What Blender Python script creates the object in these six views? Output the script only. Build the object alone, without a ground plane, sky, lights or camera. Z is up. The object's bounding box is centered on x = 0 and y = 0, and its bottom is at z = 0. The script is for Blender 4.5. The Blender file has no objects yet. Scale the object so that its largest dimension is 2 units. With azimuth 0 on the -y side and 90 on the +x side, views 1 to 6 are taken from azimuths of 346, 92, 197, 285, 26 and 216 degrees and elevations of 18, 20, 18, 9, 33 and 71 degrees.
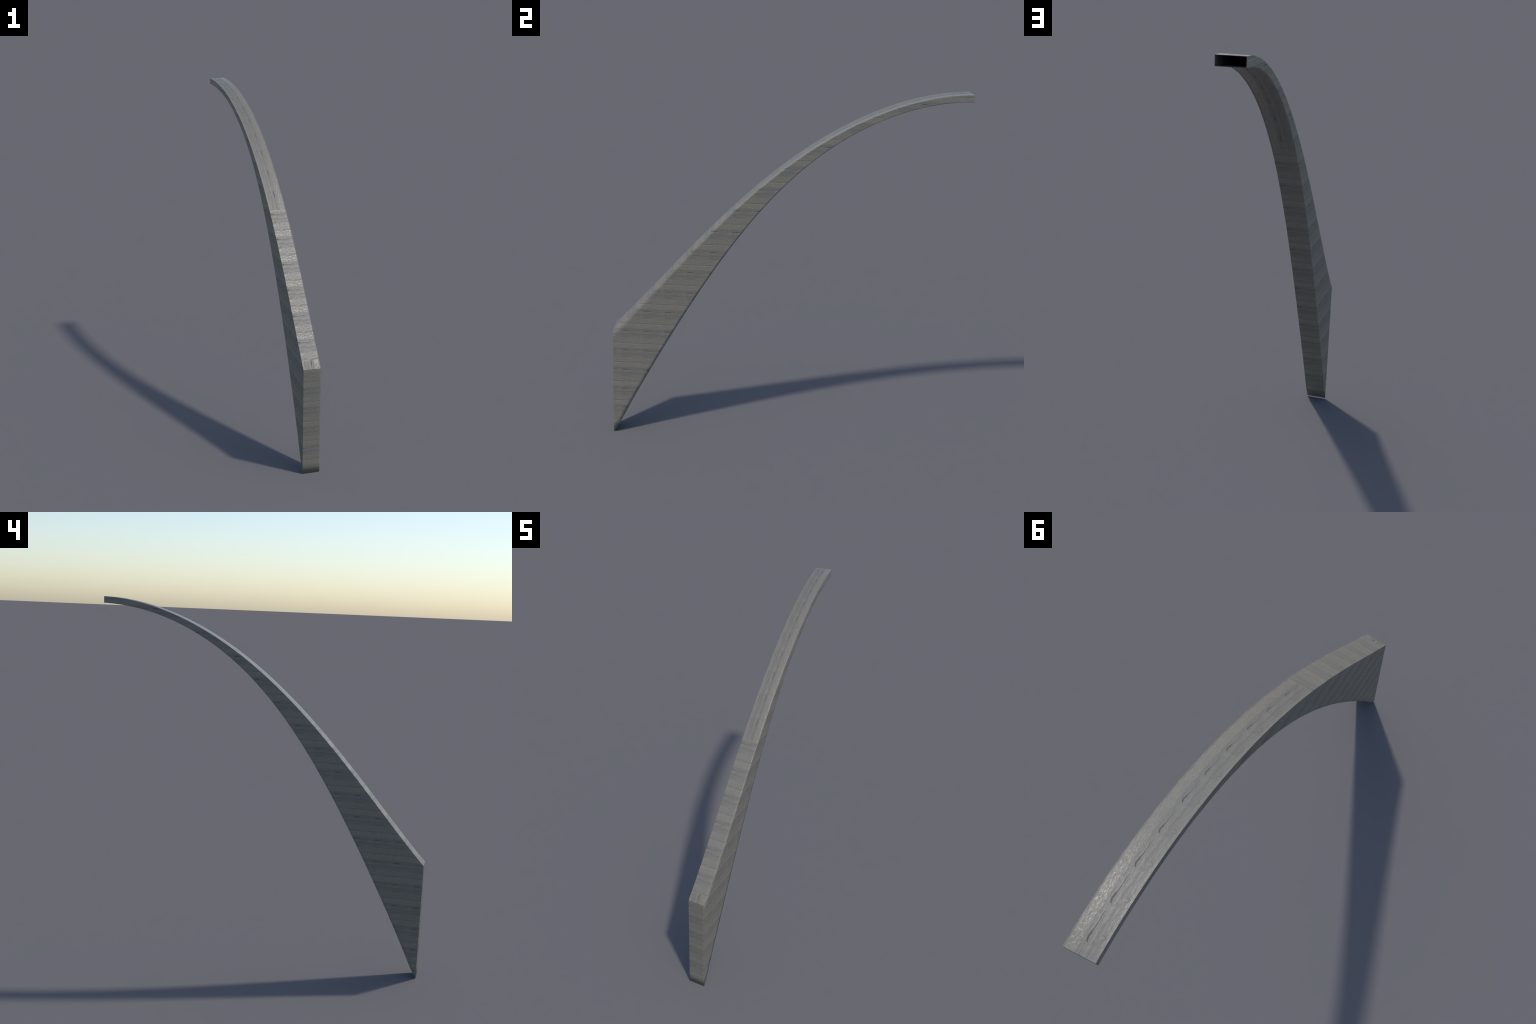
"""Half of a slender arch: a hollow concrete rib, cast against wooden boards.

The rib is described in its own straight frame: s runs along it (0 at the
vertical front, LENGTH at the open crown), w across it, z up.  The frame is then
bent gently to the left round a vertical axis far away (radius BEND).
"""
import bpy
import math
from mathutils import Vector

# ------------------------------------------------------------------ sizes
BEND = 14.77            # plan radius of the left flank
HEADING = 0.0082        # direction in which the front sets out (radians)
WIDTH = 0.0995          # across the rib
FRONT_Y = -0.92
FRONT_X = 0.0145
CENTRE_X = FRONT_X - BEND * math.cos(HEADING)
CENTRE_Y = FRONT_Y - BEND * math.sin(HEADING)
LENGTH = 1.8326          # arc length on the left flank
SKIN = 0.0012           # thickness of the shell
TOE = 0.021             # the soffit eases off over this length at the toe
TILE_S = 0.1165         # the board pattern repeats
TILE_Z = 0.1190

TOP_TURN = 0.652        # where the slope passes 45 degrees the boards turn
SOFFIT_TURN = 0.942
LIP = 0.034             # lowest strip of the back, boarded along the rib


def poly(c, t):
    r = 0.0
    for k in c:
        r = r * t + k
    return r


def z_top(s):
    return poly((-0.04963, 0.3003, -0.72093, 0.4429, 1.06587, 0.63497), s)


def z_soffit(s):
    curve = (0.14726, -1.08099, 3.1061, -4.30255, 2.82112, -1.33183, 2.26264, -0.02165)
    if s < TOE:
        return poly(curve, TOE) * s / TOE
    return poly(curve, s)


def place(s, w, z):
    a = HEADING + s / BEND
    r = BEND + w
    return Vector((CENTRE_X + r * math.cos(a), CENTRE_Y + r * math.sin(a), z))


def turn(s, n):
    """direction (across, along, up) at station s -> world"""
    a = HEADING + s / BEND
    return Vector((n[0] * math.cos(a) - n[1] * math.sin(a),
                   n[0] * math.sin(a) + n[1] * math.cos(a), n[2]))


def slope_normal(f, s, up):
    e = 0.004
    lo, hi = max(0.0, s - e), min(LENGTH, s + e)
    m = (f(hi) - f(lo)) / (hi - lo)
    n = Vector((0, -m, 1)).normalized()
    return n if up else -n


def mix(a, b, t):
    return (Vector(a) * (1 - t) + Vector(b) * t).normalized()


# stations along the rib: even, with the places where something changes
COUNT = 72
stations = [LENGTH * i / COUNT for i in range(COUNT + 1)]
for extra in (TOE, TOP_TURN, SOFFIT_TURN, LIP):
    near = min(range(1, COUNT), key=lambda i: abs(stations[i] - extra))
    stations[near] = extra

# ------------------------------------------------------------------ materials


class Nodes:
    def __init__(self, name):
        self.mat = bpy.data.materials.new(name)
        self.mat.use_nodes = True
        self.t = self.mat.node_tree
        self.t.nodes.clear()

    def new(self, kind, **kw):
        n = self.t.nodes.new(kind)
        for k, v in kw.items():
            setattr(n, k, v)
        return n

    def put(self, sock, v):
        if isinstance(v, (int, float)):
            sock.default_value = v
        elif isinstance(v, (tuple, list)):
            sock.default_value = v
        else:
            self.t.links.new(v, sock)

    def m(self, op, a, b=None, c=None, clamp=False):
        n = self.new("ShaderNodeMath", operation=op, use_clamp=clamp)
        for i, v in enumerate((a, b, c)):
            if v is not None:
                self.put(n.inputs[i], v)
        return n.outputs[0]

    def step(self, x, lo, hi):
        """smooth 0..1 ramp from lo to hi (hi may be below lo)"""
        n = self.new("ShaderNodeMapRange", interpolation_type="SMOOTHSTEP")
        if lo < hi:
            vals = (lo, hi, 0.0, 1.0)
        else:
            vals = (hi, lo, 1.0, 0.0)
        self.put(n.inputs[0], x)
        for i, v in enumerate(vals):
            n.inputs[i + 1].default_value = v
        return n.outputs[0]

    def band(self, x, a, b, soft):
        return self.m("MULTIPLY", self.step(x, a - soft, a + soft),
                      self.step(x, b + soft, b - soft))

    def line(self, x, centre, half):
        d = self.m("ABSOLUTE", self.m("SUBTRACT", x, centre))
        return self.step(d, half, half * 0.15) if isinstance(half, float) else \
            self.m("SUBTRACT", 1.0, self.m("DIVIDE", d, half), clamp=True)

    def noise(self, u, v, su, sv, detail=3.0, rough=0.55, seed=0.0):
        c = self.new("ShaderNodeCombineXYZ")
        self.put(c.inputs[0], self.m("MULTIPLY", u, su))
        self.put(c.inputs[1], self.m("MULTIPLY", v, sv))
        c.inputs[2].default_value = seed
        n = self.new("ShaderNodeTexNoise")
        self.t.links.new(c.outputs[0], n.inputs["Vector"])
        n.inputs["Scale"].default_value = 1.0
        n.inputs["Detail"].default_value = detail
        n.inputs["Roughness"].default_value = rough
        return n.outputs[0]

    def blend(self, f, a, b):
        n = self.new("ShaderNodeMix", data_type="RGBA")
        self.put(n.inputs[0], f)
        self.put(n.inputs[6], a)
        self.put(n.inputs[7], b)
        return n.outputs[2]


GREY = (0.171, 0.159, 0.136, 1)
PALE = (0.200, 0.182, 0.149, 1)
DARK = (0.105, 0.106, 0.102, 1)
CRACK = (0.082, 0.078, 0.067, 1)


def board_concrete(name, along, along_start, along_sign, across, across_zero):
    """Concrete with the print of one formwork board panel, repeated.

    along / across name the rib's own axes ('s', 'w', 'z'); along_start is where
    a panel begins, across_zero the position of its open joint.
    """
    N = Nodes(name)
    m = N.m
    pos = N.new("ShaderNodeTexCoord").outputs["Object"]
    xyz = N.new("ShaderNodeSeparateXYZ")
    N.t.links.new(pos, xyz.inputs[0])
    dx = m("SUBTRACT", xyz.outputs[0], CENTRE_X)
    dy = m("SUBTRACT", xyz.outputs[1], CENTRE_Y)
    axes = {
        "s": m("MULTIPLY", m("SUBTRACT", m("ARCTAN2", dy, dx), HEADING), BEND),
        "w": m("SUBTRACT", m("SQRT", m("ADD", m("MULTIPLY", dx, dx),
                                       m("MULTIPLY", dy, dy))), BEND),
        "z": xyz.outputs[2],
    }
    per_u = TILE_S if along == "s" else TILE_Z
    uu = m("DIVIDE", m("SUBTRACT", axes[along], along_start), per_u * along_sign)
    vv = m("DIVIDE", m("SUBTRACT", axes[across], across_zero), TILE_Z)
    u = m("FRACT", uu)                       # along the board, 0..1 per panel
    v = m("FRACT", vv)                       # up the panel, joint at 0 (and 1)
    vj = m("SUBTRACT", m("FRACT", m("ADD", vv, 0.5)), 0.5)   # joint at centre

    # noises that live inside one panel, so that every panel is the same cast
    grain = N.noise(u, v, 6.0, 62.0, 3.0, 0.6, 1.3)
    strokes = N.noise(u, v, 5.0, 22.0, 4.0, 0.62, 5.2)
    streak = N.noise(u, v, 2.6, 24.0, 3.0, 0.6, 4.1)
    mottle = N.noise(u, v, 10.0, 22.0, 4.0, 0.62, 8.8)
    pits = N.noise(u, v, 52.0, 64.0, 2.0, 0.6, 2.2)
    blotch = N.noise(u, v, 3.2, 5.0, 2.0, 0.5, 7.9)
    sway = m("MULTIPLY", m("SUBTRACT", N.noise(u, v, 4.0, 3.0, 1.0, 0.5, 9.7), 0.5), 0.05)
    vw = m("ADD", v, sway)

    # the boards
    pale = m("MULTIPLY", m("MULTIPLY", N.step(v, 0.06, 0.17), N.step(v, 0.362, 0.346)),
             m("ADD", 0.20, m("MULTIPLY", blotch, 1.25)), clamp=True)
    strip = m("MULTIPLY", N.band(v, 0.415, 0.668, 0.012), m("ADD", 0.10, m("MULTIPLY", mottle, 0.75)))
    col = N.blend(pale, GREY, PALE)
    col = N.blend(strip, col, PALE)

    # dark drawn streaks along the joints between boards, broken up
    ragged = N.step(streak, 0.36, 0.66)
    rule_mid = m("MULTIPLY", N.line(vw, 0.388, 0.040), ragged)
    rule_low = m("MULTIPLY", N.line(vw, 0.815, 0.040), ragged)
    rule_top = m("MULTIPLY", N.band(v, 0.020, 0.100, 0.02), m("MULTIPLY", strokes, 0.30))
    damp = m("MULTIPLY", N.band(v, 0.66, 0.86, 0.03), m("MULTIPLY", N.step(u, 0.78, 0.40), 0.15))
    rules = m("MAXIMUM", m("MULTIPLY", rule_mid, 0.58), m("MULTIPLY", rule_low, 0.48))
    rules = m("MAXIMUM", rules, m("MAXIMUM", rule_top, damp))

    # the open joint: thick and hooked where the panel begins, then thinning
    wig = m("MULTIPLY", m("SUBTRACT", N.noise(u, 0.0, 9.0, 1.0, 5.0, 0.7, 3.3), 0.5), 0.055)
    hook = m("SUBTRACT", m("MULTIPLY", N.step(u, 0.0, 0.10), 0.034), 0.024)
    hook = m("SUBTRACT", hook, m("MULTIPLY", N.step(u, 0.18, 0.42), 0.020))
    jc = m("ADD", hook, wig)
    half = m("ADD", 0.014, m("MULTIPLY", m("MULTIPLY", N.band(u, 0.03, 0.26, 0.05), mottle), 0.028))
    jd = m("DIVIDE", m("ABSOLUTE", m("SUBTRACT", vj, jc)), half)
    fade = m("MULTIPLY", N.step(u, 0.98, 0.58), 0.64)
    fade = m("ADD", m("MULTIPLY", N.step(u, 0.40, 0.18), 0.26), fade)
    joint = m("MULTIPLY", N.step(jd, 1.15, 0.15), fade)
    joint = m("MULTIPLY", joint, N.step(u, 0.0, 0.012))

    # a knot with its raised ring
    ku = m("DIVIDE", m("SUBTRACT", u, 0.225), 0.046)
    kv = m("DIVIDE", m("SUBTRACT", v, 0.712), 0.058)
    kr = m("SQRT", m("ADD", m("MULTIPLY", ku, ku), m("MULTIPLY", kv, kv)))
    kr = m("ADD", kr, m("MULTIPLY", m("SUBTRACT", mottle, 0.5), 0.9))
    knot = N.step(kr, 1.0, 0.45)
    ring = m("MULTIPLY", N.line(kr, 1.2, 0.42), N.step(kv, 0.7, -0.7))

    col = N.blend(m("MULTIPLY", knot, 0.55), col, PALE)
    shade = m("ADD", rules, m("MULTIPLY", ring, 0.25), clamp=True)
    fine = m("MULTIPLY", m("SUBTRACT", grain, 0.5), 0.45)
    for part, much in ((strokes, 0.82), (streak, 0.60), (mottle, 0.60), (pits, 0.50), (blotch, 0.25)):
        fine = m("ADD", fine, m("MULTIPLY", m("SUBTRACT", part, 0.5), much))
    shade = m("SUBTRACT", shade, fine)
    hsv = N.new("ShaderNodeHueSaturation")
    N.put(hsv.inputs["Color"], col)
    N.put(hsv.inputs["Value"], m("SUBTRACT", 1.04, m("MULTIPLY", shade, 0.50)))
    col = N.blend(joint, hsv.outputs[0], CRACK)

    flecks = N.step(mottle, 0.44, 0.60)
    gloss = m("MULTIPLY", m("MAXIMUM", pale, m("MULTIPLY", strip, 0.7)), flecks)

    # relief below the size of a part
    edge = N.line(v, 0.950, 0.014)
    edge2 = N.line(v, 0.672, 0.012)
    h = m("MULTIPLY", joint, -0.7)
    h = m("ADD", h, m("MULTIPLY", rules, -0.45))
    h = m("ADD", h, m("MULTIPLY", grain, 0.25))
    h = m("ADD", h, m("MULTIPLY", strokes, 0.45))
    h = m("ADD", h, m("MULTIPLY", mottle, m("ADD", 0.40, m("MULTIPLY", pale, 0.75))))
    h = m("ADD", h, m("MULTIPLY", pits, m("ADD", 0.34, m("MULTIPLY", pale, 0.0))))
    h = m("ADD", h, m("MULTIPLY", m("MULTIPLY", m("ADD", edge, edge2), strokes), 0.40))
    h = m("ADD", h, m("MULTIPLY", ring, -0.35))
    bump = N.new("ShaderNodeBump")
    bump.inputs["Strength"].default_value = 0.8
    bump.inputs["Distance"].default_value = 0.0016
    N.put(bump.inputs["Height"], h)

    rough = m("SUBTRACT", 0.48, m("MULTIPLY", gloss, 0.31))
    rough = m("ADD", rough, m("MULTIPLY", m("SUBTRACT", strokes, 0.5), -0.4))
    rough = m("ADD", rough, m("MULTIPLY", m("SUBTRACT", pits, 0.5), -0.3))
    rough = m("ADD", rough, m("MULTIPLY", joint, 0.3), clamp=True)

    bsdf = N.new("ShaderNodeBsdfPrincipled")
    N.put(bsdf.inputs["Base Color"], col)
    N.put(bsdf.inputs["Roughness"], rough)
    bsdf.inputs["Specular IOR Level"].default_value = 0.5
    N.put(bsdf.inputs["Normal"], bump.outputs[0])
    out = N.new("ShaderNodeOutputMaterial")
    N.t.links.new(bsdf.outputs[0], out.inputs[0])
    return N.mat


JOINT_Z = 0.633
right_mat = board_concrete("boards_right_flank", "s", 0.0490, 1, "z", JOINT_Z)
left_mat = board_concrete("boards_left_flank", "s", 0.0457, -1, "z", JOINT_Z)
front_mat = board_concrete("boards_front", "w", -0.0215, 1, "z", JOINT_Z)
back_mat = board_concrete("boards_back", "s", 1.7957, -1, "w", 0.051)
soffit_low_mat = board_concrete("boards_soffit_steep", "w", WIDTH + 0.010, -1, "z", JOINT_Z)
soffit_mat = board_concrete("boards_soffit", "s", 0.9767, 1, "w", 0.050)


def plain_inside():
    N = Nodes("rough_inside")
    c = N.new("ShaderNodeTexCoord").outputs["Object"]
    n = N.new("ShaderNodeTexNoise")
    N.t.links.new(c, n.inputs["Vector"])
    n.inputs["Scale"].default_value = 40.0
    b = N.new("ShaderNodeBsdfPrincipled")
    N.put(b.inputs["Base Color"], N.blend(n.outputs[0], DARK, GREY))
    b.inputs["Roughness"].default_value = 0.9
    o = N.new("ShaderNodeOutputMaterial")
    N.t.links.new(b.outputs[0], o.inputs[0])
    return N.mat


inside_mat = plain_inside()

# ------------------------------------------------------------------ building


class Plate:
    """One wall of the rib: gridded outer face, inner face, rim at the crown."""

    def __init__(self, mats):
        self.mats = mats
        self.verts, self.norms, self.faces, self.slots = [], [], [], []

    def grid(self, rows, want, slot):
        """rows[i][j] = (point, normal); want = rough outward direction,
        slot(i) = material of the strip between rows i and i+1"""
        base = len(self.verts)
        width = len(rows[0])
        for row in rows:
            for p, n in row:
                self.verts.append(p)
                self.norms.append(n)
        for i in range(len(rows) - 1):
            for j in range(width - 1):
                a = base + i * width + j
                q = [a, a + 1, a + width + 1, a + width]
                p = [self.verts[k] for k in q]
                fn = (p[2] - p[0]).cross(p[3] - p[1])
                if fn.length < 1e-9:
                    continue
                if fn.dot(want(i)) < 0:
                    q.reverse()
                self.faces.append(q)
                self.slots.append(slot(i))

    def build(self, name, parent):
        me = bpy.data.meshes.new(name)
        me.from_pydata([tuple(v) for v in self.verts], [], self.faces)
        for mt in self.mats:
            me.materials.append(mt)
        for f, s in zip(me.polygons, self.slots):
            f.material_index = s
            f.use_smooth = True
        me.update()
        me.normals_split_custom_set_from_vertices([tuple(n) for n in self.norms])
        ob = bpy.data.objects.new(name, me)
        bpy.context.scene.collection.objects.link(ob)
        ob.parent = parent
        return ob


rib = bpy.data.objects.new("arch_rib", None)
bpy.context.scene.collection.objects.link(rib)
rib["label"] = "slender hollow half arch rib of grey board-marked concrete"
rib["category"] = "arch rib"

RIGHT, LEFT, FRONT = Vector((1, 0, 0)), Vector((-1, 0, 0)), Vector((0, -1, 0))
hollow = [s for s in stations if s >= 0.06]
SOFT_RIGHT, SOFT_LEFT = 0.5, 0.22     # how far edges are rounded in shading


def soft_width(s):
    return 0.085 * (z_top(s) - z_soffit(s))


def inner(s):
    """inner soffit and inner top height"""
    mt = slope_normal(z_top, s, True)
    ms = slope_normal(z_soffit, s, False)
    return z_soffit(s) + SKIN / abs(ms.z), z_top(s) - SKIN / abs(mt.z)


def rim(plate, a, b, c, d):
    n = turn(LENGTH, (0, 1, 0))
    plate.grid([[(a, n), (b, n)], [(d, n), (c, n)]], lambda i: n, lambda i: 0)


# flanks
for side, mat, soft in ((RIGHT, right_mat, SOFT_RIGHT), (LEFT, left_mat, SOFT_LEFT)):
    pl = Plate([mat, inside_mat])
    w = WIDTH if side is RIGHT else 0.0
    wi = w - SKIN * side.x
    rows = []
    for s in stations:
        lo, hi, k = z_soffit(s), z_top(s), soft_width(s)
        nt, ns = slope_normal(z_top, s, True), slope_normal(z_soffit, s, False)
        n_lo = turn(s, mix(side, ns, soft))
        n_hi = turn(s, mix(side, nt, soft))
        n = turn(s, side)
        zs = (lo, lo + k, lo + (hi - lo) * 0.5, hi - k, hi)
        rows.append([(place(s, w, z), q) for z, q in zip(zs, (n_lo, n, n, n, n_hi))])
    pl.grid(rows, lambda i: side, lambda i: 0)
    rows = []
    for s in hollow:
        lo, hi = inner(s)
        n = turn(s, -side)
        rows.append([(place(s, wi, lo), n), (place(s, wi, hi), n)])
    pl.grid(rows, lambda i: -side, lambda i: 1)
    lo, hi = inner(LENGTH)
    rim(pl, place(LENGTH, w, z_soffit(LENGTH)), place(LENGTH, w, z_top(LENGTH)),
        place(LENGTH, wi, hi), place(LENGTH, wi, lo))
    pl.build("side_wall", rib)

# back (upper side) and soffit (under side)
EDGE = 0.006
for f, up, name in ((z_top, True, "top_wall"), (z_soffit, False, "soffit_wall")):
    if up:
        pl = Plate([back_mat, inside_mat, front_mat])
    else:
        pl = Plate([soffit_mat, inside_mat, soffit_low_mat])
    rows = []
    for s in stations:
        n = slope_normal(f, s, up)
        if s == 0.0:
            n = mix(FRONT, n, 0.8) if not up else mix(n, FRONT, 0.08)
        ws = (0.0, EDGE, WIDTH * 0.5, WIDTH - EDGE, WIDTH)
        ns = (mix(n, LEFT, 0.0 if up else 0.15), n, n, n, mix(n, RIGHT, SOFT_RIGHT))
        rows.append([(place(s, w, f(s)), turn(s, q)) for w, q in zip(ws, ns)])

    def slot(i):
        mid = 0.5 * (stations[i] + stations[i + 1])
        if up:
            return 2 if LIP < mid < TOP_TURN else 0
        return 2 if mid < SOFFIT_TURN else 0
    out = Vector((0, -0.5, 1)) if up else Vector((0, 0.5, -1))
    pl.grid(rows, lambda i: out, slot)
    rows = []
    for s in hollow:
        z = inner(s)[1 if up else 0]
        n = turn(s, -slope_normal(f, s, up))
        rows.append([(place(s, SKIN, z), n), (place(s, WIDTH - SKIN, z), n)])
    pl.grid(rows, lambda i: -out, lambda i: 1)
    z, zi = f(LENGTH), inner(LENGTH)[1 if up else 0]
    rim(pl, place(LENGTH, 0, z), place(LENGTH, WIDTH, z),
        place(LENGTH, WIDTH - SKIN, zi), place(LENGTH, SKIN, zi))
    pl.build(name, rib)

# front
pl = Plate([front_mat, inside_mat])
TOP = z_top(0.0)
rows = []
foot_n = mix(FRONT, slope_normal(z_soffit, 0.0, False), 0.45)
for z, n in ((0.0, foot_n), (0.044, FRONT), (0.2, FRONT), (0.4, FRONT), (TOP - 0.05, FRONT),
             (TOP, mix(FRONT, (0, 0, 1), 0.12))):
    rows.append([(place(0, w, z), mix(n, d, t)) for w, d, t in
                 ((0.0, LEFT, 0.1), (EDGE, LEFT, 0.0), (WIDTH - EDGE, RIGHT, 0.0), (WIDTH, RIGHT, SOFT_RIGHT))])
pl.grid(rows, lambda i: FRONT, lambda i: 0)
pl.build("front_wall", rib)
